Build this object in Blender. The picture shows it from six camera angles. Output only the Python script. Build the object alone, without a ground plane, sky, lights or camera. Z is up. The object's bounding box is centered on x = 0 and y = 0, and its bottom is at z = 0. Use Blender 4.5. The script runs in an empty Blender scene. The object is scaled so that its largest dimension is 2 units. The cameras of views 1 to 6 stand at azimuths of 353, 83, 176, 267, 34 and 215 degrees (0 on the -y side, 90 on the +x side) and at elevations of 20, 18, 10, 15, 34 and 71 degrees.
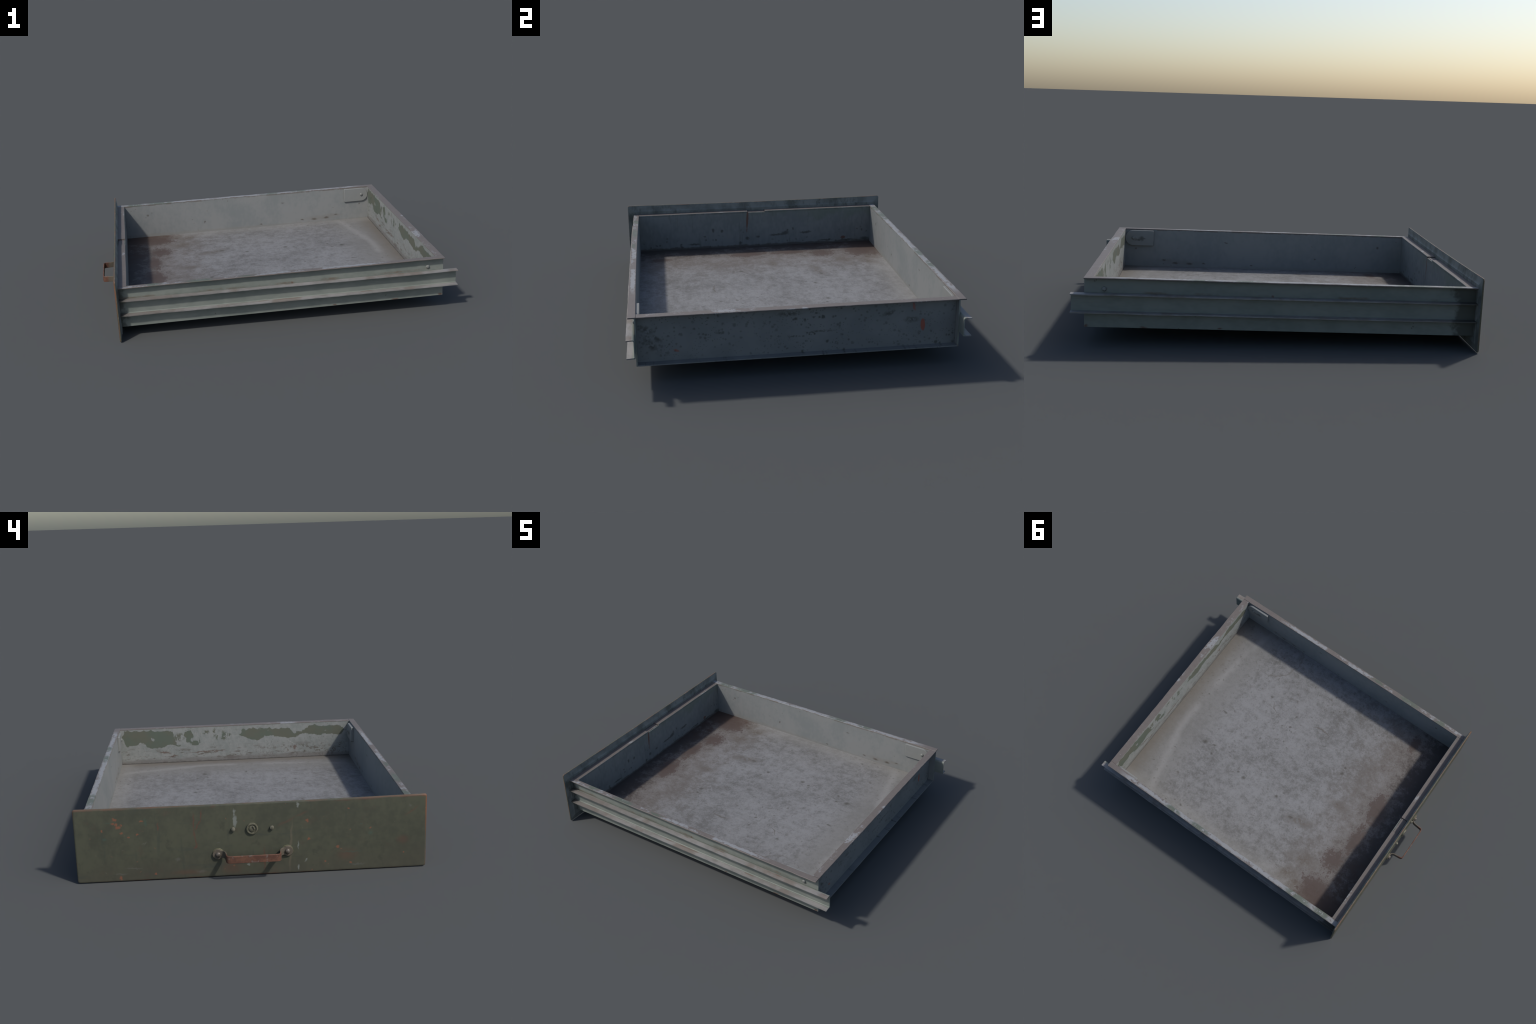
"""Old painted steel filing-cabinet drawer: folded sheet box with rim flanges,
two C-section slide rails, corner brackets, and an olive front panel with a
strap pull handle, lock and studs.  Built in the drawer's own square axes and
set into the scene by a tiny pitch/skew (function place)."""
import bpy, math
from mathutils import Vector, noise

# ------------------------------------------------------------------ frame ---
PITCH, SKEW = 0.0115, 0.0035          # the drawer rests nose-down, racked a little

def place(x, y, z):
    return (x - PITCH * (z - 0.17) - SKEW * y, y, z + PITCH * x)

def wob(s, seed, amp, freq=6.0):
    """gentle bends of a sheet edge along its length"""
    return amp * (noise.noise((s * freq, seed * 7.3, 1.7)) + 0.6 * noise.noise((s * freq * 4, seed * 3.1, 9.2)))

# ------------------------------------------------------- node graph helper ---
def lin(r, g, b):
    f = lambda c: (c / 255 / 12.92) if c <= 10 else ((c / 255 + 0.055) / 1.055) ** 2.4
    return (f(r), f(g), f(b), 1.0)

class Mat:
    def __init__(self, name, plane='xy', rough=0.7, metallic=0.0, spec=0.3):
        m = bpy.data.materials.new(name); m.use_nodes = True
        self.m, self.t = m, m.node_tree
        self.t.nodes.clear()
        self.out = self.n('ShaderNodeOutputMaterial')
        self.bsdf = self.n('ShaderNodeBsdfPrincipled')
        self.t.links.new(self.bsdf.outputs[0], self.out.inputs[0])
        self.bsdf.inputs['Roughness'].default_value = rough
        self.bsdf.inputs['Metallic'].default_value = metallic
        self.bsdf.inputs['Specular IOR Level'].default_value = spec
        tc = self.n('ShaderNodeTexCoord')
        self.P = tc.outputs['Object']
        s = self.n('ShaderNodeSeparateXYZ'); self.t.links.new(self.P, s.inputs[0])
        self.x, self.y, self.z = s.outputs
        c = self.n('ShaderNodeCombineXYZ')
        a, b = [{'x': self.x, 'y': self.y, 'z': self.z}[k] for k in plane]
        self.t.links.new(a, c.inputs[0]); self.t.links.new(b, c.inputs[1])
        self.u, self.v = a, b
        self.UV = c.outputs[0]
    def n(self, kind): return self.t.nodes.new(kind)
    def put(self, sock, v):
        if isinstance(v, bpy.types.NodeSocket): self.t.links.new(v, sock)
        else: sock.default_value = v
    def math(self, op, a, b=0.0, c=None, clamp=False):
        n = self.n('ShaderNodeMath'); n.operation = op; n.use_clamp = clamp
        self.put(n.inputs[0], a); self.put(n.inputs[1], b)
        if c is not None: self.put(n.inputs[2], c)
        return n.outputs[0]
    def noise(self, scale, detail=4, rough=0.55, vec=None, stretch=None, off=(0, 0, 0), distort=0.0):
        vec = vec or self.P
        if stretch or off != (0, 0, 0):
            mp = self.n('ShaderNodeMapping'); self.put(mp.inputs[0], vec)
            mp.inputs['Location'].default_value = off
            mp.inputs['Scale'].default_value = stretch or (1, 1, 1); vec = mp.outputs[0]
        n = self.n('ShaderNodeTexNoise')
        self.put(n.inputs['Vector'], vec); n.inputs['Scale'].default_value = scale
        n.inputs['Detail'].default_value = detail; n.inputs['Roughness'].default_value = rough
        n.inputs['Distortion'].default_value = distort
        return n.outputs['Fac']
    def voronoi(self, scale, vec=None, rnd=1.0):
        n = self.n('ShaderNodeTexVoronoi'); self.put(n.inputs['Vector'], vec or self.P)
        n.inputs['Scale'].default_value = scale; n.inputs['Randomness'].default_value = rnd
        return n
    def step(self, v, a, b, lo=0.0, hi=1.0):
        """smooth ramp of v from a to b (a may exceed b)"""
        n = self.n('ShaderNodeMapRange'); n.interpolation_type = 'SMOOTHSTEP'
        if a > b: a, b, lo, hi = b, a, hi, lo
        self.put(n.inputs[0], v)
        for i, k in enumerate((a, b, lo, hi)): n.inputs[i + 1].default_value = k
        return n.outputs[0]
    def wavy(self, scale, amp, detail=4):
        """plane coordinates shaken by noise, for ragged mark outlines"""
        n = self.n('ShaderNodeTexNoise'); self.put(n.inputs['Vector'], self.P)
        n.inputs['Scale'].default_value = scale; n.inputs['Detail'].default_value = detail
        s = self.n('ShaderNodeVectorMath'); s.operation = 'MULTIPLY_ADD'
        self.put(s.inputs[0], n.outputs['Color']); s.inputs[1].default_value = (2 * amp, 2 * amp, 0)
        s.inputs[2].default_value = (-amp, -amp, 0)
        a = self.n('ShaderNodeVectorMath'); a.operation = 'ADD'
        self.put(a.inputs[0], s.outputs[0]); self.put(a.inputs[1], self.UV)
        return a.outputs[0]
    def blob(self, cu, cv, ru, rv=None, ang=0.0, soft=0.5, vec=None):
        mp = self.n('ShaderNodeMapping'); mp.vector_type = 'TEXTURE'
        self.put(mp.inputs[0], vec or self.UV)
        mp.inputs['Location'].default_value = (cu, cv, 0)
        mp.inputs['Rotation'].default_value = (0, 0, ang)
        mp.inputs['Scale'].default_value = (ru, rv or ru, 1)
        l = self.n('ShaderNodeVectorMath'); l.operation = 'LENGTH'
        self.put(l.inputs[0], mp.outputs[0])
        return self.step(l.outputs['Value'], 1.0 + soft * 0.5, 1.0 - soft)
    def many(self, marks, vec=None, soft=0.5):
        m = None
        for k in marks:
            b = self.blob(*k, vec=vec, soft=soft) if len(k) <= 5 else self.blob(*k[:5], soft=k[5], vec=vec)
            m = b if m is None else self.math('MAXIMUM', m, b)
        return m
    def stroke(self, u0, v0, u1, v1, w, vec=None, soft=0.6):
        L = math.hypot(u1 - u0, v1 - v0) / 2
        return self.blob((u0 + u1) / 2, (v0 + v1) / 2, L + w, w, math.atan2(v1 - v0, u1 - u0), soft, vec)
    def profile(self, coord, stops, lo, hi):
        """piecewise-linear curve of one coordinate: stops [(pos, value)]"""
        n = self.n('ShaderNodeFloatCurve')
        t = self.math('DIVIDE', self.math('SUBTRACT', coord, lo), hi - lo)
        c = n.mapping.curves[0]
        pts = [((p - lo) / (hi - lo), v) for p, v in stops]
        c.points[0].location = pts[0]; c.points[-1].location = pts[-1]
        for p in pts[1:-1]: c.points.new(*p)
        for p in c.points: p.handle_type = 'VECTOR'
        n.mapping.update(); self.put(n.inputs['Value'], t)
        return n.outputs[0]
    def mul(self, *a):
        r = a[0]
        for b in a[1:]: r = self.math('MULTIPLY', r, b)
        return r
    def mix(self, a, b, f):
        n = self.n('ShaderNodeMix'); n.data_type = 'RGBA'; n.clamp_factor = True
        self.put(n.inputs[0], f); self.put(n.inputs[6], a); self.put(n.inputs[7], b)
        return n.outputs[2]
    def color(self, c, *layers):
        for col, mask in layers: c = self.mix(c, col, mask)
        self.col = c; self.put(self.bsdf.inputs['Base Color'], c); return c
    def over(self, col, mask, k=1.0):
        """lay one more colour over what is there"""
        self.col = self.mix(self.col, col, self.mul(mask, k) if k != 1.0 else mask)
        self.put(self.bsdf.inputs['Base Color'], self.col)
    def bump(self, h, strength=0.3, dist=0.003):
        n = self.n('ShaderNodeBump'); n.inputs['Strength'].default_value = strength
        n.inputs['Distance'].default_value = dist; self.put(n.inputs['Height'], h)
        self.put(self.bsdf.inputs['Normal'], n.outputs[0])

def A(r, g, b): return (r, g, b, 1.0)

# -------------------------------------------------------------- materials ---
WHITE   = A(.235, .24, .222)      # aged off-white paint
GREENISH= A(.205, .228, .20)      # pale grey-green outer paint
OLIVE   = A(.112, .124, .085)
RUST    = A(.085, .062, .05)
BROWN   = A(.125, .105, .095)
DARK    = A(.045, .047, .04)

def mat_floor():
    M = Mat('worn_floor_metal', 'xy', 0.6)
    n1 = M.noise(3.2, 7, .62); n2 = M.noise(16, 7, .68, off=(3, 1, 0)); n3 = M.noise(42, 5, .72, distort=.4); n4 = M.noise(110, 3, .7)
    W2 = M.wavy(26, .022, 6)
    n5 = M.noise(26, 5, .7, stretch=(.3, 1, 1), off=(2, 9, 0))
    mott = M.math('ADD', M.math('ADD', M.mul(n1, .22), M.mul(n2, .26)), M.math('ADD', M.mul(n3, .24), M.math('ADD', M.mul(n4, .14), M.mul(n5, .14))))
    base = M.mix(A(.113, .110, .106), A(.202, .202, .203), M.step(mott, .40, .575))
    grain = M.math('ADD', M.mul(M.math('SUBTRACT', n3, .5), 1.0), M.mul(M.math('SUBTRACT', n4, .5), .6))
    # rear end: pale beige film with a brighter tide line, brown along the seam
    rear = M.step(M.math('ADD', M.x, M.mul(n1, .12)), .58, .74)
    tide = M.math('ADD', M.x, M.mul(M.math('POWER', M.math('ABSOLUTE', M.math('SUBTRACT', M.y, -.05)), 2.0), .22))
    tide = M.math('SUBTRACT', tide, .775)
    tideline = M.mul(M.step(M.math('ABSOLUTE', M.math('ADD', tide, M.mul(M.math('SUBTRACT', n1, .5), .12))), .045, .0),
                     M.step(M.noise(3, 3, off=(5, 5, 0)), .35, .55))
    seam = M.step(M.math('ADD', M.x, M.mul(M.math('SUBTRACT', n2, .5), .14)), .75, .89)
    seamy = M.mul(M.step(M.math('ADD', M.math('ABSOLUTE', M.y), M.mul(M.math('SUBTRACT', n1, .5), .12)), .69, .745), M.step(M.x, .15, .75))
    ymar = M.step(M.math('ADD', M.y, M.mul(n1, .12)), .66, .76)
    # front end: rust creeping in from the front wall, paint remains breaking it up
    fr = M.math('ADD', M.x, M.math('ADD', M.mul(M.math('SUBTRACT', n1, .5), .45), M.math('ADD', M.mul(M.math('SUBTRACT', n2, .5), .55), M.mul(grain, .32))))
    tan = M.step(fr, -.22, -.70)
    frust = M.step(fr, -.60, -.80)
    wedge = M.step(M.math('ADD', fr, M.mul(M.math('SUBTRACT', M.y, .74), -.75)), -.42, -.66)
    # brown bare patches with frayed borders
    field = M.many([(-.68, -.085, .085, .165, .12, 1.0), (-.64, .61, .13, .12, 0, 1.0), (-.72, .68, .12, .12, 0, 1.0),
                    (-.63, .38, .09, .12, 0, 1.0), (-.63, -.62, .04, .08, 0, 1.0), (-.67, .18, .06, .16, 0, 1.0)], W2)
    patch = M.step(M.math('ADD', field, M.math('ADD', M.mul(M.math('SUBTRACT', n2, .5), 2.0), M.mul(grain, 1.8))), .42, .78)
    brown = M.many([(-.43, .63, .075, .05, .5, .9), (-.50, .67, .05, .04, .5, .9), (-.29, .30, .10, .04, .3, 1.0), (-.24, .31, .05, .02, .2, .9),
                    (-.47, .50, .10, .05, .2, 1.0), (-.45, .05, .08, .03, .1, 1.0)], W2)
    brown = M.mul(brown, M.step(grain, -.12, .08))
    dots = M.many([(-.332, -.196, .012), (-.338, -.150, .013), (.191, .271, .016), (.25, .258, .010), (.153, -.305, .016, .007, .8),
                   (.151, -.222, .009), (.566, .212, .015), (.495, .193, .010), (.474, .254, .011), (-.228, .313, .016, .010),
                   (.425, .673, .009), (.385, -.336, .011), (-.067, .241, .010), (.58, -.05, .02, .010)], W2, .9)
    v = M.voronoi(24, W2)
    specks = M.mul(M.step(v.outputs['Distance'], .20, .06), M.step(M.noise(2.6, 3, off=(1, 8, 0)), .47, .60))
    scr = M.math('MAXIMUM', M.stroke(-.11, -.33, .02, -.325, .006, W2), M.stroke(.28, -.24, .36, -.31, .004, W2))
    ring = M.n('ShaderNodeVectorMath'); ring.operation = 'DISTANCE'
    M.put(ring.inputs[0], W2); ring.inputs[1].default_value = (.56, -.64, 0)
    ringm = M.mul(M.step(M.math('ABSOLUTE', M.math('SUBTRACT', ring.outputs['Value'], .19)), .009, .001), M.step(M.x, .60, .45), .45)
    fleck = M.mul(M.step(M.noise(30, 6, .75, off=(7, 2, 1)), .56, .68), .6)
    pits = M.mul(M.step(M.noise(64, 4, .7, off=(1, 2, 6)), .60, .70), M.step(M.noise(4, 3, off=(8, 2, 6)), .36, .60))
    M.color(base,
        (A(.165, .162, .155), M.mul(rear, .6)), (A(.235, .232, .228), M.mul(tideline, .6)),
        (A(.112, .098, .080), M.mul(seam, .70)), (A(.110, .098, .080), M.mul(seamy, .45)), (A(.21, .208, .20), M.mul(ymar, .45)),
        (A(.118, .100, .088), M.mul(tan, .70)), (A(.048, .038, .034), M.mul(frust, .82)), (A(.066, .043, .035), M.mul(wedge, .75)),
        (A(.068, .047, .040), M.mul(patch, .85)), (A(.085, .066, .048), M.mul(brown, .7)),
        (A(.06, .055, .045), M.mul(dots, .75)), (A(.075, .068, .058), M.mul(specks, .6)),
        (A(.09, .078, .066), M.mul(scr, .7)), (A(.10, .088, .075), ringm),
        (A(.092, .080, .073), M.mul(fleck, M.step(n1, .40, .60))), (A(.085, .082, .070), M.mul(pits, .65)))
    M.bump(n2, .15, .002); return M.m

def mat_side_inner():
    M = Mat('white_paint_inside', 'xz', 0.65)
    n1 = M.noise(4, 5); n2 = M.noise(38, 5, .65, stretch=(1, 1, .7)); W = M.wavy(40, .008)
    base = M.mix(A(.172, .183, .181), A(.205, .209, .204), M.step(M.math('ADD', M.mul(n1, .6), M.mul(n2, .4)), .38, .6))
    spots = M.many([(.488, .106, .020, .008), (.575, .109, .018, .008), (.645, .128, .014, .005), (.262, .242, .012, .004),
                    (-.694, .228, .008, .009), (.818, .198, .006), (.10, .10, .01, .004), (-.3, .15, .006), (.40, .108, .012, .005)], W, .8)
    smear = M.many([(.53, .112, .12, .018), (.62, .125, .07, .012)], W, .9)
    v = M.voronoi(26, W)
    sp = M.mul(M.step(v.outputs['Distance'], .13, .05), M.step(M.noise(5, 2, off=(2, 2, 2)), .52, .6))
    topedge = M.mul(M.step(M.math('SUBTRACT', M.z, M.mul(M.x, PITCH)), .298, .306), M.step(M.noise(18, 3, stretch=(1, 1, .2)), .46, .56))
    low = M.step(M.math('ADD', M.z, M.mul(M.math('SUBTRACT', n2, .5), .03)), .098, .085)
    M.color(base, (A(.15, .125, .10), M.mul(smear, .30)), (A(.07, .055, .042), M.mul(spots, .75)), (A(.11, .10, .085), M.mul(sp, .6)),
            (A(.13, .11, .095), M.mul(topedge, .7)), (A(.19, .18, .16), M.mul(low, .4)))
    M.bump(n2, .12, .002); return M.m

def mat_outer():
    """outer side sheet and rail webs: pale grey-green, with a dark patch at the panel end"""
    M = Mat('grey_green_paint', 'xz', 0.6)
    n1 = M.noise(5, 5); n2 = M.noise(45, 4, .6, stretch=(.5, 1, 1)); W = M.wavy(30, .012)
    base = M.mix(A(.150, .168, .150), A(.188, .203, .182), M.step(M.math('ADD', M.mul(n1, .6), M.mul(n2, .4)), .36, .62))
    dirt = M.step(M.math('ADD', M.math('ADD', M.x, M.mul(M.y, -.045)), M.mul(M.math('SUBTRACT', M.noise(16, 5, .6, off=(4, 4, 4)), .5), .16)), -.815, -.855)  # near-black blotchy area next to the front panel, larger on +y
    rust = M.many([(.912, .094, .012, .007, -.5), (.65, .086, .02, .005), (.30, .085, .012, .004), (.06, .242, .008, .008)], W, .7)
    v = M.voronoi(24, W)
    sp = M.mul(M.step(v.outputs['Distance'], .12, .05), M.step(M.noise(4, 2, off=(6, 2, 2)), .54, .62))
    line = M.math('SUBTRACT', M.z, M.mul(M.x, PITCH))
    grime = M.mul(M.step(M.math('ABSOLUTE', M.math('ADD', M.math('SUBTRACT', line, .243), M.mul(M.math('SUBTRACT', n2, .5), .012))), .010, .001), M.step(M.noise(7, 5, .6, off=(1, 0, 0)), .46, .62))
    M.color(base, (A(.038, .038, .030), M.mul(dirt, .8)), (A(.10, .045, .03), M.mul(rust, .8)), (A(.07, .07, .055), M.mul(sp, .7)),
            (A(.125, .09, .065), M.mul(grime, .7)))
    M.bump(n2, .12, .002); return M.m

def mat_rail():
    M = Mat('rail_paint', 'xy', 0.55)
    n1 = M.noise(5, 5); n2 = M.noise(50, 4, .6, stretch=(.35, 1, 1))
    line = M.math('SUBTRACT', M.z, M.mul(M.x, PITCH))
    flange = M.step(M.math('ABSOLUTE', M.y), .7605, .7655)
    web = M.mix(A(.150, .168, .150), A(.188, .203, .182), M.step(M.math('ADD', M.mul(n1, .6), M.mul(n2, .4)), .36, .62))
    top = M.mix(A(.172, .166, .158), A(.232, .226, .222), M.step(M.math('ADD', M.mul(n1, .5), M.mul(n2, .5)), .38, .6))
    wear = M.mul(M.step(M.noise(6, 5, .6, stretch=(1, .5, 1), off=(9, 1, 2)), .52, .64), flange)
    root = M.mul(M.step(M.math('ABSOLUTE', M.math('SUBTRACT', M.math('ABSOLUTE', M.y), .767)), .006, .002), M.step(M.noise(7, 4, off=(1, 0, 0)), .54, .64))
    front = M.mul(M.step(M.math('ADD', M.x, M.mul(M.math('SUBTRACT', n1, .5), .5)), -.35, -.75), flange)
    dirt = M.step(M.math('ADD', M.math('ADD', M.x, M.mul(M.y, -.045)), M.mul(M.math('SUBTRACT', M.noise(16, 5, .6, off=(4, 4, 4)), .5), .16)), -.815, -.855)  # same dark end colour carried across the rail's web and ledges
    M.color(web, (top, flange), (A(.155, .13, .112), M.mul(wear, .65)), (A(.12, .08, .058), M.mul(root, .6)),
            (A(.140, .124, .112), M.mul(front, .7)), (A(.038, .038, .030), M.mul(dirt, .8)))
    M.bump(n2, .12, .002); return M.m

def mat_rim(name, along, white, green_marks=(), brown_ends=()):
    """worn rim: bare brown metal, white paint remains, some green undercoat"""
    M = Mat(name, 'xy', 0.55)
    st = (.45, 1, 1) if along == 'x' else (1, .45, 1)
    n1 = M.noise(17, 6, .66, stretch=st); n2 = M.noise(60, 4, .6); W = M.wavy(35, .012)
    s = M.x if along == 'x' else M.y
    base = M.mix(A(.112, .096, .088), A(.150, .132, .122), n2)
    w = M.step(M.math('ADD', M.mul(n1, .8), M.mul(n2, .2)), .66 - .32 * white, .72 - .32 * white)
    for e0, e1 in brown_ends: w = M.mul(w, M.step(M.math('ADD', s, M.mul(M.math('SUBTRACT', n1, .5), .1)), e0, e1))
    if along == 'x':
        mid = M.math('ABSOLUTE', M.math('SUBTRACT', M.math('ABSOLUTE', M.y), .7625))
        mid = M.math('ADD', mid, M.mul(M.math('SUBTRACT', M.noise(30, 5, .65, off=(5, 2, 8)), .5), .03))
        w = M.mul(w, M.step(mid, .0175 if white > .7 else .0145, .008))
    lay = [(A(.235, .242, .250), M.mul(w, .9))]
    chips = M.mul(M.step(M.noise(30, 4, .6, off=(3, 3, 3)), .58, .66), w)
    lay.append((A(.12, .10, .088), M.mul(chips, .8)))
    if green_marks: lay.append((A(.090, .105, .082), M.mul(M.many(green_marks, W, .5), M.step(M.noise(40, 5, .7, off=(7, 7, 2)), .36, .46), .9)))
    M.color(base, *lay); M.bump(n2, .2, .002); return M.m

def mat_rear_inner():
    M = Mat('flaking_paint_rear', 'yz', 0.65)
    n1 = M.noise(7, 5); n2 = M.noise(42, 5, .65)
    W = M.wavy(34, .020, 7)
    sp = M.n('ShaderNodeSeparateXYZ'); M.put(sp.inputs[0], W); wy, wz = sp.outputs[0], sp.outputs[1]
    base = M.mix(A(.185, .198, .188), A(.232, .238, .228), M.step(M.math('ADD', M.mul(n1, .5), M.mul(n2, .5)), .38, .6))
    # upper and lower outline of the bare olive band along the wall
    lower = [(-.75, .26), (-.715, .255), (-.69, .228), (-.62, .238), (-.545, .232), (-.45, .246), (-.393, .228), (-.325, .224), (-.28, .232),
             (-.19, .238), (-.137, .214), (-.09, .228), (-.035, .252), (0, .29), (.03, .30), (.22, .30), (.24, .204), (.28, .200), (.32, .222),
             (.34, .30), (.36, .194), (.44, .212), (.48, .187), (.53, .184), (.573, .202), (.60, .226), (.66, .214), (.71, .208), (.722, .25), (.75, .3)]
    upper = [(-.75, .25), (-.715, .262), (-.68, .290), (-.60, .292), (-.52, .301), (-.485, .300), (-.455, .280), (-.424, .259), (-.371, .258), (-.35, .288),
             (-.10, .297), (-.05, .294), (-.03, .262), (0, .28), (.03, .29), (.22, .29), (.24, .215), (.272, .235), (.285, .30), (.325, .292), (.335, .25), (.355, .21), (.38, .205),
             (.41, .297), (.55, .306), (.715, .312), (.73, .28), (.75, .29)]
    lo = M.profile(wy, lower, -.75, .75); up = M.profile(wy, upper, -.75, .75)
    band = M.mul(M.step(M.math('SUBTRACT', wz, lo), -.003, .003), M.step(M.math('SUBTRACT', up, wz), -.003, .003))
    bits = M.many([(.193, .282, .022, .018), (.14, .28, .010, .028), (.125, .25, .010, .02), (.075, .26, .022, .03, .4), (.04, .26, .012, .010), (.37, .255, .035, .028), (.08, .235, .018, .016)], W, .5)
    bits = M.mul(bits, M.step(M.noise(45, 3, .6, off=(2, 5, 5)), .40, .50))
    v = M.voronoi(17, W)
    flake = M.mul(M.step(v.outputs['Distance'], .27, .17), M.step(M.noise(9, 2, off=(4, 4, 0)), .47, .53))
    olive = M.mul(M.math('MAXIMUM', band, bits), M.math('SUBTRACT', 1.0, flake))
    oc = M.mix(A(.086, .104, .080), A(.098, .100, .074), M.step(n1, .4, .6))
    # horizontal rust flecks in the lower half, grimy foot
    h = M.step(M.z, .215, .15)
    st = M.math('MAXIMUM', M.step(M.noise(26, 6, .7, stretch=(1, .4, 1.5), off=(0, 3, 1)), .53, .62), M.mul(M.step(M.noise(55, 5, .7, off=(0, 1, 4)), .54, .62), M.step(M.y, .25, -.35)))
    streak = M.many([(.464, .159, .035, .008), (.406, .134, .03, .006), (.218, .153, .10, .004), (-.385, .158, .012, .012), (.12, .155, .06, .003)], W, .7)
    foot = M.step(M.math('ADD', M.z, M.mul(M.math('SUBTRACT', M.noise(16, 4, stretch=(1, .5, 1)), .5), .05)), .128, .108)
    speck = M.mul(M.step(M.noise(70, 4, .65, off=(6, 1, 2)), .56, .66), M.step(M.noise(8, 3, off=(2, 2, 9)), .40, .58))
    crack = M.step(M.math('ADD', M.z, M.mul(M.math('SUBTRACT', n2, .5), .008)), .0955, .0925)
    scr = M.stroke(-.335, .21, -.385, .178, .003)
    M.color(base, (A(.13, .138, .118), M.mul(speck, .6)), (oc, M.mul(olive, .95)), (A(.092, .076, .062), M.mul(h, st, .80)), (A(.10, .06, .045), M.mul(streak, .75)),
            (A(.135, .125, .118), M.mul(foot, .7)), (A(.04, .035, .03), M.mul(crack, .7)), (A(.30, .30, .28), M.mul(scr, .6)))
    M.bump(M.math('ADD', n2, M.mul(olive, -1.5)), .2, .002); return M.m

def mat_rear_outer():
    M = Mat('speckled_paint_rear', 'yz', 0.6)
    n1 = M.noise(5, 5); n2 = M.noise(40, 4, .6); W = M.wavy(35, .016)
    base = M.mix(A(.150, .158, .158), A(.178, .184, .182), M.step(n1, .36, .62))
    W = M.wavy(70, .006)
    den = M.step(M.math('ADD', M.noise(3.2, 3, off=(1, 6, 3)), M.mul(M.math('ABSOLUTE', M.math('SUBTRACT', M.y, .05)), -.16)), .34, .54)
    a = M.voronoi(24, W); b = M.voronoi(44, W); c = M.voronoi(80, W)
    d1 = M.mul(M.step(a.outputs['Distance'], .30, .12), M.step(M.noise(7, 2, off=(3, 9, 3)), .48, .54))
    d2 = M.mul(M.step(b.outputs['Distance'], .36, .14), M.step(M.noise(11, 2, off=(8, 1, 3)), .43, .52), .9)
    d3 = M.mul(M.step(c.outputs['Distance'], .34, .12), M.step(M.noise(9, 2, off=(2, 7, 3)), .44, .54), .65)
    d = M.mul(M.math('MAXIMUM', M.math('MAXIMUM', d1, d2), d3), M.math('MAXIMUM', den, .55))
    ragged = M.step(M.noise(60, 4, .65, off=(2, 2, 2)), .38, .55)
    smear = M.mul(ragged, M.many([(-.70, .245, .035, .02, -.4), (-.685, .175, .055, .020, -.9), (-.655, .20, .03, .012, -.6), (.53, .222, .035, .016), (.42, .258, .035, .014, .3),
                    (-.02, .172, .036, .005), (-.05, .168, .006, .014), (-.05, .285, .06, .012), (.10, .19, .07, .006), (-.37, .212, .02, .010)], W, .9))
    red = M.math('MAXIMUM', M.many([(.585, .193, .0115, .032, .05, .25)], M.wavy(60, .002)),
                 M.mul(M.many([(.539, .288, .006, .025, .25), (-.568, .139, .016, .007, -.4)], W), .7))
    M.color(base, (A(.045, .048, .04), M.mul(d, .85)), (A(.048, .05, .042), M.mul(smear, .75)), (A(.26, .07, .045), M.mul(red, .9)))
    M.bump(n2, .1, .002); return M.m

def mat_front_inner():
    M = Mat('stained_paint_front', 'yz', 0.65)
    n1 = M.noise(5, 5); n2 = M.noise(50, 4, .6, stretch=(1, 1, .5)); W = M.wavy(70, .008)
    base = M.mix(A(.150, .160, .158), A(.190, .196, .190), M.step(M.math('ADD', M.mul(n1, .5), M.mul(n2, .5)), .38, .6))
    green = M.mul(M.step(M.math('ADD', M.z, M.mul(M.math('SUBTRACT', M.noise(9, 4, off=(2, 2, 7)), .5), .28)), .235, .30), M.step(M.y, -.35, .25))
    topd = M.mul(M.step(M.z, .285, .300), M.step(M.noise(14, 3, off=(3, 3, 1)), .50, .58))
    dk = M.many([(-.279, .187, .008, .016, .2), (-.223, .18, .010, .012), (.009, .132, .014, .007), (.122, .139, .04, .007), (.187, .150, .028, .013, .3), (.236, .176, .007, .010),
                 (.16, .142, .05, .006), (.316, .147, .035, .008), (.34, .152, .02, .006), (-.06, .125, .012, .010), (.712, .088, .035, .012), (.60, .085, .05, .006), (-.105, .095, .012, .010),
                 (-.4, .10, .04, .006), (.45, .09, .05, .005), (.20, .165, .006, .01)], W, .7)
    rust = M.math('MAXIMUM', M.stroke(-.055, .312, -.062, .190, .0075, M.wavy(40, .002), .3), M.blob(.567, .102, .017, .011, 0, .4, W))
    rust = M.math('MAXIMUM', rust, M.mul(M.stroke(-.062, .19, -.064, .165, .005, W), .7))
    v = M.voronoi(30, W)
    sp = M.mul(M.step(v.outputs['Distance'], .30, .10), M.step(M.math('ADD', M.z, M.mul(M.noise(8, 3, off=(1, 1, 5)), -.26)), .04, -.01))
    st = M.mul(M.step(M.noise(40, 4, .6, stretch=(1, 1, .12), off=(5, 5, 5)), .58, .68), .35)
    foot = M.step(M.math('ADD', M.z, M.mul(M.math('SUBTRACT', M.noise(22, 4), .5), .03)), .088, .076)
    M.color(base, (A(.125, .148, .115), M.mul(green, .55)), (A(.10, .105, .085), M.mul(topd, .5)), (A(.09, .095, .08), st),
            (A(.05, .05, .042), M.mul(dk, .75)), (A(.06, .06, .05), M.mul(sp, .7)), (A(.12, .052, .035), M.mul(rust, .85)),
            (A(.075, .062, .052), M.mul(foot, .8)))
    M.bump(n2, .12, .002); return M.m

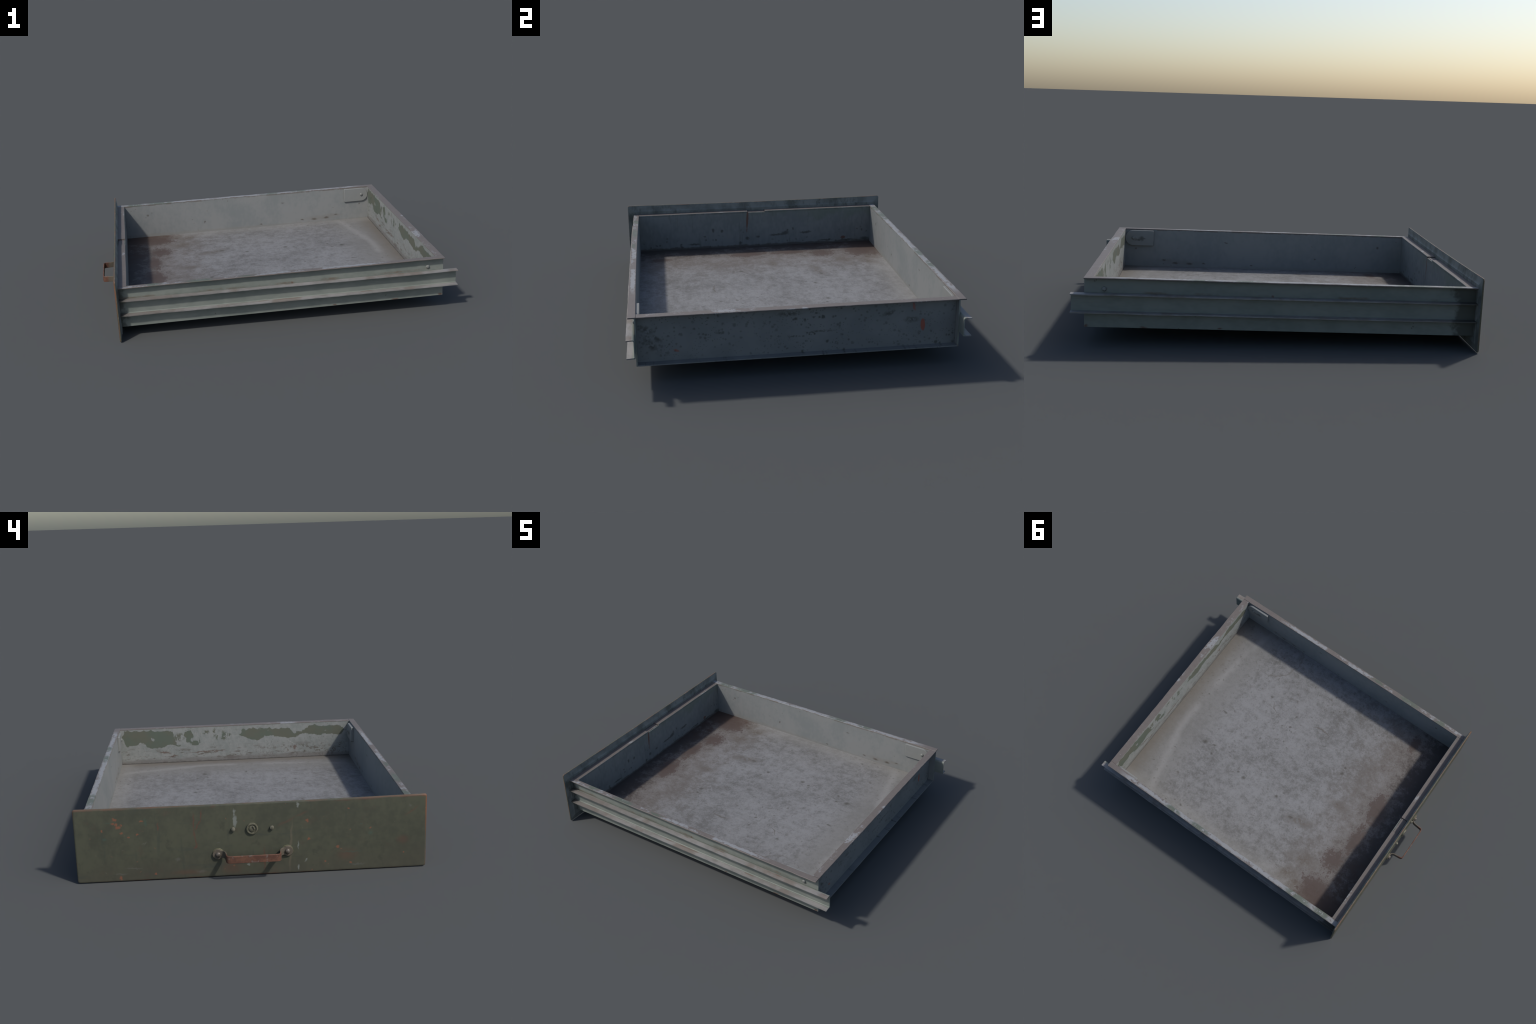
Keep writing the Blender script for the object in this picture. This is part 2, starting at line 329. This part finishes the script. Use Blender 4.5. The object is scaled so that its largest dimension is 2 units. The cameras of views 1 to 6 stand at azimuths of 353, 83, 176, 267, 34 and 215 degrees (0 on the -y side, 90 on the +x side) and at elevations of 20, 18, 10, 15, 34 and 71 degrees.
def mat_panel_front():
    M = Mat('olive_enamel', 'yz', 0.5)
    n1 = M.noise(4, 5); n2 = M.noise(30, 6, .65)
    W = M.wavy(80, .009)
    M.color(M.mix(A(.060, .063, .046), A(.078, .081, .056), M.step(M.math('ADD', M.mul(n1, .55), M.mul(n2, .45)), .38, .60)))
    # broad tone: vertical runs, brown film low down, darker rubs
    M.over(A(.048, .050, .039), M.step(M.noise(7, 4, .6, stretch=(1, 1, .25), off=(2, 7, 7)), .52, .68), .35)
    M.over(A(.074, .067, .052), M.step(M.math('ADD', M.z, M.mul(M.math('SUBTRACT', n1, .5), .25)), .16, -.02), .5)
    M.over(A(.045, .047, .036), M.mul(M.step(M.noise(12, 6, .7, off=(6, 6, 2)), .55, .68), M.step(n1, .35, .6)), .6)
    M.over(A(.078, .058, .044), M.step(M.noise(9, 6, .7, off=(1, 2, 9)), .57, .70), .45)
    M.over(A(.055, .062, .052), M.step(M.noise(24, 4, .6, stretch=(1, .12, 1), off=(4, 8, 1)), .61, .70), .5)
    M.over(A(.050, .058, .047), M.step(M.noise(24, 4, .6, stretch=(1, 1, .12), off=(4, 1, 5)), .63, .72), .5)
    # brown smudges and rubs
    W1 = M.wavy(25, .008)
    M.over(A(.10, .058, .042), M.many([(-.53, .345, .06, .006), (.175, .343, .014, .008), (-.16, .255, .05, .006, -.45), (-.23, .288, .03, .006, -.45), (-.70, .14, .03, .02), (-.74, .28, .04, .005, -.6),
                                       (.10, .04, .05, .03), (.30, .03, .08, .012), (-.44, .08, .05, .03), (-.43, .345, .05, .005)], W1, .9), .55)
    # red-brown drips
    for s_ in ((.266, .315, .269, .235, .004), (.269, .235, .257, .150, .004), (.230, .325, .233, .285, .004), (.233, .285, .263, .232, .004), (.256, .158, .266, .146, .005),
               (.429, .275, .431, .24, .004), (-.054, .135, -.054, .02, .005)):
        M.over(A(.115, .048, .036), M.stroke(*s_, W), .6)
    # worn border
    ey = M.math('SUBTRACT', .811, M.math('ABSOLUTE', M.y)); ez = M.math('SUBTRACT', .1752, M.math('ABSOLUTE', M.math('SUBTRACT', M.z, .1752)))
    e = M.math('ADD', M.math('MINIMUM', ey, ez), M.mul(M.math('SUBTRACT', M.noise(9, 5, .65, off=(9, 9, 1)), .5), .022))
    M.over(A(.125, .060, .040), M.mul(M.step(e, .006, .0), M.step(M.noise(5, 4, .6, off=(1, 3, 3)), .38, .60)), .65)
    M.over(A(.19, .068, .032), M.mul(M.blob(-.811, .30, .025, .10, 0, .9), M.step(e, .010, .002)), .8)
    # teal touches, beige run, pale scratches
    M.over(A(.055, .095, .075), M.many([(.674, .208, .010, .006), (.656, .287, .018, .003), (-.506, .227, .008, .005), (-.457, .092, .05, .004), (.485, .282, .007, .02), (-.55, .18, .012, .012)], W, .8), .5)
    M.over(A(.145, .12, .085), M.stroke(-.184, .255, -.169, .01, .006, W1), .45)
    M.over(A(.125, .125, .11), M.many([(.61, .037, .03, .004), (.24, .03, .02, .008), (-.49, .028, .035, .005), (.157, .165, .008, .004), (-.733, .304, .007), (.345, .095, .012, .01),
                                       (.496, .182, .014, .003, -.5), (.55, .062, .04, .003, .1)], W, .9), .45)
    # orange primer chips, one cluster near the left end and singles elsewhere
    for group in ([(.624, .302, .012, .008), (.618, .277, .008), (.611, .263, .012, .009), (.633, .283, .009, .006), (.595, .273, .006), (.684, .251, .005, .006)],
                  [(.526, .227, .006), (.566, .215, .007, .005), (.597, .235, .008, .004), (.505, .289, .009, .005), (.612, .017, .006, .012), (.45, .029, .008, .005)],
                  [(-.255, .256, .008, .010), (-.26, .165, .006), (-.396, .119, .007), (-.457, .037, .007, .005), (-.447, .303, .005), (-.549, .206, .006), (-.706, .076, .005), (-.337, .051, .005)]):
        M.over(A(.25, .090, .052), M.many(group, W, .6), .62)
    v = M.voronoi(22, W)
    M.over(A(.20, .09, .055), M.mul(M.step(v.outputs['Distance'], .085, .04), M.step(M.noise(5, 2, off=(1, 4, 2)), .48, .54)), .6)
    v2 = M.voronoi(40, W)
    M.over(A(.12, .118, .09), M.mul(M.step(v2.outputs['Distance'], .10, .04), M.step(M.noise(6, 2, off=(7, 4, 2)), .52, .58)), .5)
    # white paint touches
    M.over(A(.21, .225, .21), M.many([(.079, .268, .009, .030, 0, .5), (.081, .310, .005, .018, 0, .8), (.021, .053, .007, .005, .6), (-.211, .332, .006, .013), (-.211, .135, .003, .020),
                                      (-.212, .027, .005, .014), (-.247, .062, .004, .012, .7)], W, .6), .7)
    M.bump(M.math('ADD', M.mul(n1, 2.0), n2), .12, .003); return M.m

def mat_panel_back():
    M = Mat('panel_back_paint', 'yz', 0.6)
    n1 = M.noise(9, 5, .6); n2 = M.noise(45, 4, .6, stretch=(1, 1, .3))
    base = M.mix(A(.125, .132, .122), A(.195, .202, .19), M.step(n1, .36, .60))
    st = M.mul(M.step(M.noise(22, 6, .7, stretch=(1, 1, .45), off=(5, 1, 1)), .48, .62), M.step(M.noise(5, 3, off=(3, 3, 8)), .35, .6))
    M.color(base, (A(.065, .068, .055), M.mul(st, .7))); M.bump(n2, .1, .002); return M.m

def mat_edge():
    M = Mat('rubbed_edge', 'yz', 0.6)
    n = M.noise(14, 5, .6)
    M.color(M.mix(A(.085, .082, .056), A(.13, .078, .052), M.step(n, .46, .62)), (A(.17, .155, .125), M.mul(M.step(M.noise(40, 3, .6), .55, .65), .5)))
    return M.m

def mat_handle():
    M = Mat('rusted_strap', 'yz', 0.55, metallic=.1)
    n1 = M.noise(28, 5, .6); n2 = M.noise(90, 3)
    face = M.mix(A(.100, .049, .035), A(.148, .072, .047), M.step(n1, .4, .6))
    grey = M.step(M.noise(45, 4, .6, off=(3, 3, 3)), .58, .64)
    leg = M.step(M.x, -.978, -.955)         # legs and feet keep olive-grey paint
    M.color(face, (A(.16, .13, .115), M.mul(grey, .7)), (M.mix(A(.080, .074, .056), A(.130, .121, .098), n1), M.mul(leg, .85)))
    M.bump(n2, .25, .0015); return M.m

def mat_plain(name, c0, c1, scale=60, rough=.5, metallic=0.0):
    M = Mat(name, 'yz', rough, metallic); n = M.noise(scale, 4, .6)
    M.color(M.mix(c0, c1, M.step(n, .38, .62))); M.bump(n, .2, .001); return M.m

def mat_underside():
    M = Mat('underside_paint', 'xy', .7); n = M.noise(6, 5, .6)
    M.color(M.mix(A(.15, .155, .145), A(.20, .205, .19), n)); return M.m

def mat_bracket():
    M = Mat('bracket_paint', 'xz', .6)
    n1 = M.noise(30, 4, .6)
    dirt = M.many([(.781, .262, .016, .015), (.80, .255, .03, .008), (.765, .262, .008, .005)], M.wavy(70, .012), .8)
    dirt = M.mul(dirt, M.step(M.y, .0, -.1))
    M.color(M.mix(A(.180, .186, .180), A(.208, .212, .204), n1), (A(.06, .058, .05), M.mul(dirt, .75))); M.bump(n1, .1, .001); return M.m

# --------------------------------------------------------------- geometry ---
ROOT = bpy.data.objects.new('metal_drawer', None)
bpy.context.scene.collection.objects.link(ROOT)
ROOT.empty_display_size = .1
ROOT['label'] = 'worn olive and white steel drawer with strap handle'
ROOT['category'] = 'drawer'

def make(name, verts, faces, mats, parent=None, face_mat=None, smooth_deg=35, setin=True):
    me = bpy.data.meshes.new(name)
    me.from_pydata([place(*v) if setin else v for v in verts], [], faces)
    for m in mats: me.materials.append(m)
    me.update(); me.validate()
    if face_mat:
        for p in me.polygons: p.material_index = face_mat(p)
    me.polygons.foreach_set('use_smooth', [True] * len(me.polygons))
    me.set_sharp_from_angle(angle=math.radians(smooth_deg))
    ob = bpy.data.objects.new(name, me)
    bpy.context.scene.collection.objects.link(ob)
    ob.parent = parent or ROOT
    return ob

def loft(sections, closed_ends=True):
    """sections: list of equal-length closed loops -> verts, faces (outward when loops run ccw seen from the end)"""
    V = [p for s in sections for p in s]; n = len(sections[0]); F = []
    for i in range(len(sections) - 1):
        for j in range(n):
            k = (j + 1) % n
            F.append((i * n + j, i * n + k, (i + 1) * n + k, (i + 1) * n + j))
    if closed_ends:
        F.append(tuple(reversed(range(n)))); F.append(tuple((len(sections) - 1) * n + j for j in range(n)))
    return V, F

def fix_normals(ob):
    import bmesh
    bm = bmesh.new(); bm.from_mesh(ob.data); bmesh.ops.recalc_face_normals(bm, faces=bm.faces); bm.to_mesh(ob.data); bm.free()
    return ob

def chamfer(poly, c):
    """cut every corner of a closed polygon by c"""
    out = []; n = len(poly)
    for i in range(n):
        p, a, b = Vector(poly[i]), Vector(poly[i - 1]), Vector(poly[(i + 1) % n])
        for q in (a, b):
            d = q - p; L = d.length; out.append(tuple(p + d * min(c / L, .45)))
    return out

def extrude(name, profile, axis, s0, s1, mats, n=60, face_mat=None, bend=None, parent=None, cham=.0012):
    """sheet-metal section extruded along x or y; bend(s, a, b) -> (a, b) shakes the section"""
    prof = chamfer(profile, cham) if cham else profile
    secs = []
    for i in range(n + 1):
        s = s0 + (s1 - s0) * i / n
        loop = []
        for a, b in prof:
            if bend: a, b = bend(s, a, b)
            loop.append((s, a, b) if axis == 'x' else (a, s, b))
        secs.append(loop)
    V, F = loft(secs)
    ob = make(name, V, F, mats, parent)
    fix_normals(ob)
    if face_mat:
        for p in ob.data.polygons: p.material_index = face_mat(p)
    return ob

def revolve(name, prof, origin, direction, mat, parent=None, seg=28):
    """turned part: prof [(radius, height)] about direction, closed at the axis"""
    d = Vector(direction).normalized(); a = d.orthogonal().normalized(); b = d.cross(a); o = Vector(origin)
    secs = [[tuple(o + d * h + (a * math.cos(t) + b * math.sin(t)) * max(r, 1e-4)) for t in [2 * math.pi * k / seg for k in range(seg)]] for r, h in prof]
    V, F = loft(secs)
    return fix_normals(make(name, V, F, [mat], parent, smooth_deg=40))

# main sizes (drawer axes)
RIM_T, RIM_B = .3125, .3068
FLOOR, BASE = .081, .0762
X_PANEL = -.8935                # back of front panel
XF, XR = -.848, .880            # inner faces of front and rear wall
YI, YO = .744, .7505            # side sheet
XE = .922                       # rear edge of side sheets and rear flanges

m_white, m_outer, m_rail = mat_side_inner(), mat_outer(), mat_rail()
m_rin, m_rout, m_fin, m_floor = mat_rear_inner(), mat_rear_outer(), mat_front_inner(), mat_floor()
m_pf, m_pb, m_edge, m_under = mat_panel_front(), mat_panel_back(), mat_edge(), mat_underside()
m_rim_l = mat_rim('rim_metal_pale', 'x', .86, [(-.60, .765, .10, .03), (.17, .765, .075, .018), (.385, .768, .06, .018), (-.78, .76, .06, .03)], [(.86, .74)])
m_rim_r = mat_rim('rim_metal_mottled', 'x', .58, [(-.45, -.765, .09, .02), (-.70, -.76, .05, .02), (-.2, -.765, .06, .01)], [(.66, .50)])
m_rim_b = mat_rim('rim_metal_rear', 'y', .42)
m_rim_f = mat_rim('rim_metal_front', 'y', .22)

# ---- floor pan: slightly dished sheet ----
def floor_pan():
    nx, ny = 120, 100; x0, x1, y0, y1 = X_PANEL, XR + .002, -YI - .002, YI + .002
    V, F = [], []
    for top in (1, 0):
        for i in range(nx + 1):
            for j in range(ny + 1):
                x = x0 + (x1 - x0) * i / nx; y = y0 + (y1 - y0) * j / ny
                e = min(1, 8 * min(i / nx, 1 - i / nx, j / ny, 1 - j / ny))
                z = FLOOR - .0022 + e * (.003 + .0009 * noise.noise((x * 2.2, y * 2.2, 4))) if top else BASE + .0012
                V.append((x, y, z))
    N = (nx + 1) * (ny + 1); id = lambda i, j, t=0: t * N + i * (ny + 1) + j
    for i in range(nx):
        for j in range(ny):
            F.append((id(i, j), id(i + 1, j), id(i + 1, j + 1), id(i, j + 1)))
            F.append((id(i, j, 1), id(i, j + 1, 1), id(i + 1, j + 1, 1), id(i + 1, j, 1)))
    for i in range(nx):
        F.append((id(i, 0), id(i, 0, 1), id(i + 1, 0, 1), id(i + 1, 0))); F.append((id(i, ny), id(i + 1, ny), id(i + 1, ny, 1), id(i, ny, 1)))
    for j in range(ny):
        F.append((id(0, j), id(0, j + 1), id(0, j + 1, 1), id(0, j, 1))); F.append((id(nx, j), id(nx, j, 1), id(nx, j + 1, 1), id(nx, j + 1)))
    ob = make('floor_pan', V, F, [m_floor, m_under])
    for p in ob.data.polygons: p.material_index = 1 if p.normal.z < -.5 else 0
    return ob
floor_pan()

# ---- side walls, rims, slide rails (mirrored, differing a little) ----
for sgn, seed, rail_end, sag, m_rim in ((1, 1, .9815, 0.0, m_rim_l), (-1, 2, .9965, -.0045, m_rim_r)):
    inner = lambda p, s=sgn: 0 if p.normal.y * s < -.5 else 1
    # the side sheets bow outwards along their length, most at the top
    belly = .007 if sgn > 0 else .005
    def bow(s, z, belly=belly): return belly * max(0.0, 1 - (s / .86) ** 2) * max(0.0, (z - .08) / .23) ** 1.3
    def bend_wall(s, a, b, sgn=sgn, bow=bow): return a + sgn * bow(s, b), b
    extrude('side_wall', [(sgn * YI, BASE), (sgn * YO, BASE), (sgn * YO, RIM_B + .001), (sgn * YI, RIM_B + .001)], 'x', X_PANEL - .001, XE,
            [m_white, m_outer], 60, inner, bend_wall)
    # rim flange turned outwards, its free edge a little wavy
    def bend_rim(s, a, b, sgn=sgn, seed=seed, bow=bow):
        free = max(0.0, (abs(a) - .75) / .03); root = bow(s, .31) if abs(a) < .76 else .25 * bow(s, .31)
        taper = -.003 * max(0.0, -s) if sgn < 0 and abs(a) > .76 else 0.0
        return a + sgn * (free * wob(s, seed, .0016) + root + taper), b + free * wob(s, seed + 5, .0013)
    extrude('rim_flange', [(sgn * .7432, RIM_B), (sgn * .7795, RIM_B), (sgn * .7795, RIM_T), (sgn * .7432, RIM_T)], 'x', X_PANEL - .001, XE - .001,
            [m_rim], 160, None, bend_rim, cham=.0015)
    # C-section slide rail: web with rounded upper bend and two outward ledges
    y = lambda v: sgn * v
    T1, T2, t = .2405, .1555, .0048
    prof = [(y(.7502), T2 - t)]
    prof += [(y(.7502), T1 - .011)] + [(y(.7502 + .011 * (1 - math.cos(k * math.pi / 10))), T1 - .011 + .011 * math.sin(k * math.pi / 10)) for k in range(1, 6)]
    prof += [(y(.7895), T1), (y(.7895), T1 - t)]
    prof += [(y(.7612 - .0062 * math.sin(k * math.pi / 10)), T1 - t - .0062 * (1 - math.cos(k * math.pi / 10))) for k in range(0, 6)]
    prof += [(y(.755), T2 + .002), (y(.757), T2), (y(.7895), T2), (y(.7895), T2 - t)]
    def bend_rail(s, a, b, sgn=sgn, seed=seed, sag=sag, bow=bow):
        free = max(0.0, (abs(a) - .758) / .03)
        lvl = 2 if b > .2 else 3
        return a + sgn * (free * wob(s, seed + lvl * 3, .0014) + (bow(s, .235) if abs(a) < .765 else .4 * bow(s, .235))), b + free * wob(s, seed + lvl * 9, .0016) + sag * s - free * .002
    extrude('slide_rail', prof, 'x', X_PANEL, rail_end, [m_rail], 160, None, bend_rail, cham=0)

# ---- rear wall: Z-section with rim above and foot flange below ----
extrude('rear_wall', [(XR, BASE), (XE, BASE), (XE, BASE + .005), (XR + .0055, BASE + .005), (XR + .0055, RIM_B + .001), (XR, RIM_B + .001)], 'y', -YI + .0004, YI - .0004,
        [m_rin, m_rout], 60, lambda p: 0 if p.normal.x < -.5 else 1, cham=0)
def bend_rear(s, a, b):
    free = max(0.0, (a - .89) / .03); return a + free * wob(s, 11, .0016), b + free * wob(s, 12, .0012)
extrude('rim_flange', [(XR - .001, RIM_B), (XE, RIM_B), (XE, RIM_T - .0004), (XR - .001, RIM_T - .0004)], 'y', -.7424, .7424, [m_rim_b], 120, None, bend_rear, cham=.0015)

# ---- inner front wall with notched rim for the lock bolt ----
NOTCH = (-.057, .055)
front = extrude('front_wall', [(XF - .005, BASE + .001), (XF, BASE + .001), (XF, RIM_B - .0035), (XF - .005, RIM_B - .0035)], 'y', -YI + .0004, YI - .0004, [m_fin], 60, cham=0)
for k, (a, b) in enumerate(((-.7424, NOTCH[0]), (NOTCH[1], .7424))):
    extrude('rim_flange', [(X_PANEL - .001, RIM_B - .001), (XF - .005, RIM_B - .001), (XF - .005, RIM_B - .0032), (XF, RIM_B - .0032), (XF, RIM_T - .0006), (X_PANEL - .001, RIM_T - .0006)], 'y', a, b,
            [m_rim_f, m_fin], 60, lambda p: 1 if p.normal.x > .6 else 0, lambda s, u, v: (u + (.0008 * math.sin(9 * s) if u > -.86 else 0), v + wob(s, 14, .0006)), cham=.001)
extrude('lock_tab', [(-.8915, RIM_B - .0060), (XF - .0062, RIM_B - .0060), (XF - .0062, RIM_B - .0015), (-.8915, RIM_B - .0015)], 'y', NOTCH[0] + .002, NOTCH[1] - .002, [m_rim_f], 4)

# ---- corner brackets, riveted to the side sheets near the rear ----
m_brk = mat_bracket()
m_riv = mat_plain('painted_rivet', A(.15, .157, .147), A(.20, .205, .195))
def bracket(sgn, thick):
    x0, x1, z0, z1, r = .708, .8785, .2095, .3035, .046
    pts = [(x0, z0 + .004), (x0 + .004, z0)] + [(x1 - r + r * math.sin(a), z0 + r - r * math.cos(a)) for a in [k * math.pi / 20 for k in range(11)]]
    pts += [(x1 - r + r * math.cos(a), z1 - r + r * math.sin(a)) for a in [k * math.pi / 20 for k in range(1, 11)]] + [(x0 + .003, z1), (x0, z1 - .003)]
    cx, cz = (x0 + x1) / 2, (z0 + z1) / 2
    secs = []
    for inset, d in ((0, -.001), (0, thick - .002), (.002, thick)):
        secs.append([(cx + (x - cx) * (1 - inset / .085), sgn * (YI - d), cz + (z - cz) * (1 - inset / .045)) for x, z in pts])
    V, F = loft(secs)
    ob = fix_normals(make('corner_bracket', V, F, [m_brk]))
    dome = [(.0105, -.001), (.0105, .002), (.009, .0048), (.005, .0066), (.0, .007)]
    revolve('rivet', dome, (.832, sgn * (YI - thick), .2575), (0, -sgn, 0), m_riv, ob)
    revolve('rivet', [(.011, -.001), (.011, .002), (.009, .006), (.005, .0085), (0, .009)], (.832, sgn * YO, .2575), (0, sgn, 0), m_riv, ob)
bracket(1, .0105); bracket(-1, .0165)

# ---- front panel: folded tray, edges chamfered back to a raised field ----
def panel():
    yh, z0, z1, R = .8115, .0108, .3608, .011
    def ring(x, inset, r):
        out = []
        r = max(r, .001)
        for cy, cz, a0 in ((yh - inset - r, z1 - inset - r, 0), (-yh + inset + r, z1 - inset - r, 90), (-yh + inset + r, z0 + inset + r, 180), (yh - inset - r, z0 + inset + r, 270)):
            for k in range(7):
                a = math.radians(a0 + 15 * k); out.append((x, cy + r * math.cos(a), cz + r * math.sin(a)))
            if a0 in (0, 180):                          # points along the long edges so they can sag
                sg = 1 if a0 == 0 else -1; w = yh - inset - r; zz = out[-1][2]
                out += [(x, sg * w * (1 - k / 10), zz) for k in range(1, 20)]
        return [(x, y, z + (.0012 + .0048 * (y / yh) ** 2) * max(0.0, (z - .2) / .16)) for x, y, z in out]
    X0 = -.9115
    rings = [ring(X0, .009, R - .006), ring(X0 + .0004, .0045, R - .002), ring(X0 + .002, .0015, R), ring(X0 + .0045, 0, R), ring(X0 + .0085, 0, R), ring(X0 + .0100, .0012, R),
             ring(X0 + .0112, .010, R - .004), ring(X0 + .0135, .025, .004), ring(X0 + .0155, .033, .002), ring(X_PANEL, .036, .001)]
    V, F = loft(rings); n = len(rings[0])
    ob = fix_normals(make('front_panel', V, F, [m_pf, m_pb, m_edge], smooth_deg=30))
    for p in ob.data.polygons:
        c = p.center.x + SKEW * p.center.y + PITCH * (p.center.z - .17)
        p.material_index = 0 if c < X0 + .0034 else (2 if c < X0 + .0092 else 1)
    return ob
PANEL = panel()
FX = -.9115

# ---- pull handle: flat strap bent into a bail, round feet bolted on washers ----
def handle():
    ZC, HH, TH = .1235, .0175, .0064
    half = [(-.918, .186), (-.918, .165), (-.919, .146), (-.923, .136), (-.931, .130), (-.945, .1265), (-.975, .1235), (-.988, .1215), (-.9945, .116), (-.9968, .106), (-.9972, .090), (-.9973, .045)]
    path = half + [(-.9973, 0)] + [(x, -y) for x, y in reversed(half)]
    # smooth the hand-set centre line with a Catmull-Rom pass
    P = [Vector(p) for p in path]; Q = []
    for i in range(len(P) - 1):
        a, b, c, d = P[max(i - 1, 0)], P[i], P[i + 1], P[min(i + 2, len(P) - 1)]
        for k in range(5):
            t = k / 5
            Q.append(.5 * ((2 * b) + (c - a) * t + (2 * a - 5 * b + 4 * c - d) * t * t + (3 * b - a - 3 * c + d) * t ** 3))
    Q.append(P[-1])
    secs = []
    foot_r = .0245
    for i, q in enumerate(Q):
        tan = (Q[min(i + 1, len(Q) - 1)] - Q[max(i - 1, 0)]).normalized(); nrm = Vector((tan.y, -tan.x))
        yy = abs(q.y); h = HH
        if yy > .136:                                   # rounded foot about the bolt
            d = (yy - .1615) / foot_r
            h = max(.0015, foot_r * math.sqrt(max(0.0, 1 - d * d))) if yy > .1615 else max(HH, foot_r * math.sqrt(max(0.0, 1 - d * d)))
        zc = ZC
        c = min(.0014, h * .5); hx = TH / 2
        loop = [(-hx, -h + c), (-hx + c, -h), (hx - c, -h), (hx, -h + c), (hx, h - c), (hx - c, h), (-hx + c, h), (-hx, h - c)]
        secs.append([(q.x + nrm.x * a, q.y + nrm.y * a, zc + b) for a, b in loop])
    V, F = loft(secs)
    return fix_normals(make('pull_handle', V, F, [mat_handle()], PANEL, smooth_deg=40))
HANDLE = handle()
m_wash = mat_plain('olive_washer', A(.082, .082, .048), A(.125, .12, .070), 40)
m_bolt = mat_plain('worn_bolt', A(.085, .075, .06), A(.135, .118, .10), 70, .45, .3)
for s in (1, -1):
    revolve('washer', [(.0275, -.001), (.0275, .0025), (.0262, .0038), (.012, .0042), (0, .0042)], (FX, s * .1605, .1235), (-1, 0, 0), m_wash, HANDLE)
    revolve('bolt', [(.0125, -.002), (.0125, .0055), (.0112, .0085), (.0065, .0112), (0, .012)], (FX - .009, s * .1605, .1235), (-1, 0, 0), m_bolt, HANDLE, 24)
m_lock = mat_plain('painted_lock', A(.085, .083, .058), A(.125, .12, .085), 50)
m_dark = mat_plain('keyhole_shadow', A(.02, .02, .018), A(.03, .03, .025), 50, .8)
LOCK = revolve('lock', [(.0275, -.001), (.0275, .006), (.0262, .0085), (.0235, .0095), (.0205, .009), (.0190, .0045), (.0165, .0035), (.0150, .0042), (.0142, .0082), (.0130, .0092), (0, .0095)],
               (FX, .0005, .240), (-1, 0, 0), m_lock, PANEL, 36)
m_stud = mat_plain('painted_stud', A(.088, .084, .06), A(.140, .132, .102), 55)
for s, yy in ((1, .088), (-1, -.090)):
    revolve('stud', [(.0098, -.001), (.0098, .0075), (.0088, .0105), (.005, .0126), (0, .013)], (FX, yy, .2405), (-1, 0, 0), m_stud, PANEL, 24)

def keyhole():
    # slim wedge-shaped slot leaning to the right, 0.5 mm proud of the plug face
    pts = [(.003, .252), (-.003, .252), (-.011, .236), (-.008, .231), (-.001, .241), (.003, .247)]
    secs = [[(x, yy, zz) for yy, zz in pts] for x in (FX - .006, FX - .0100)]
    V, F = loft(secs); fix_normals(make('keyhole', V, F, [m_dark], LOCK))
keyhole()
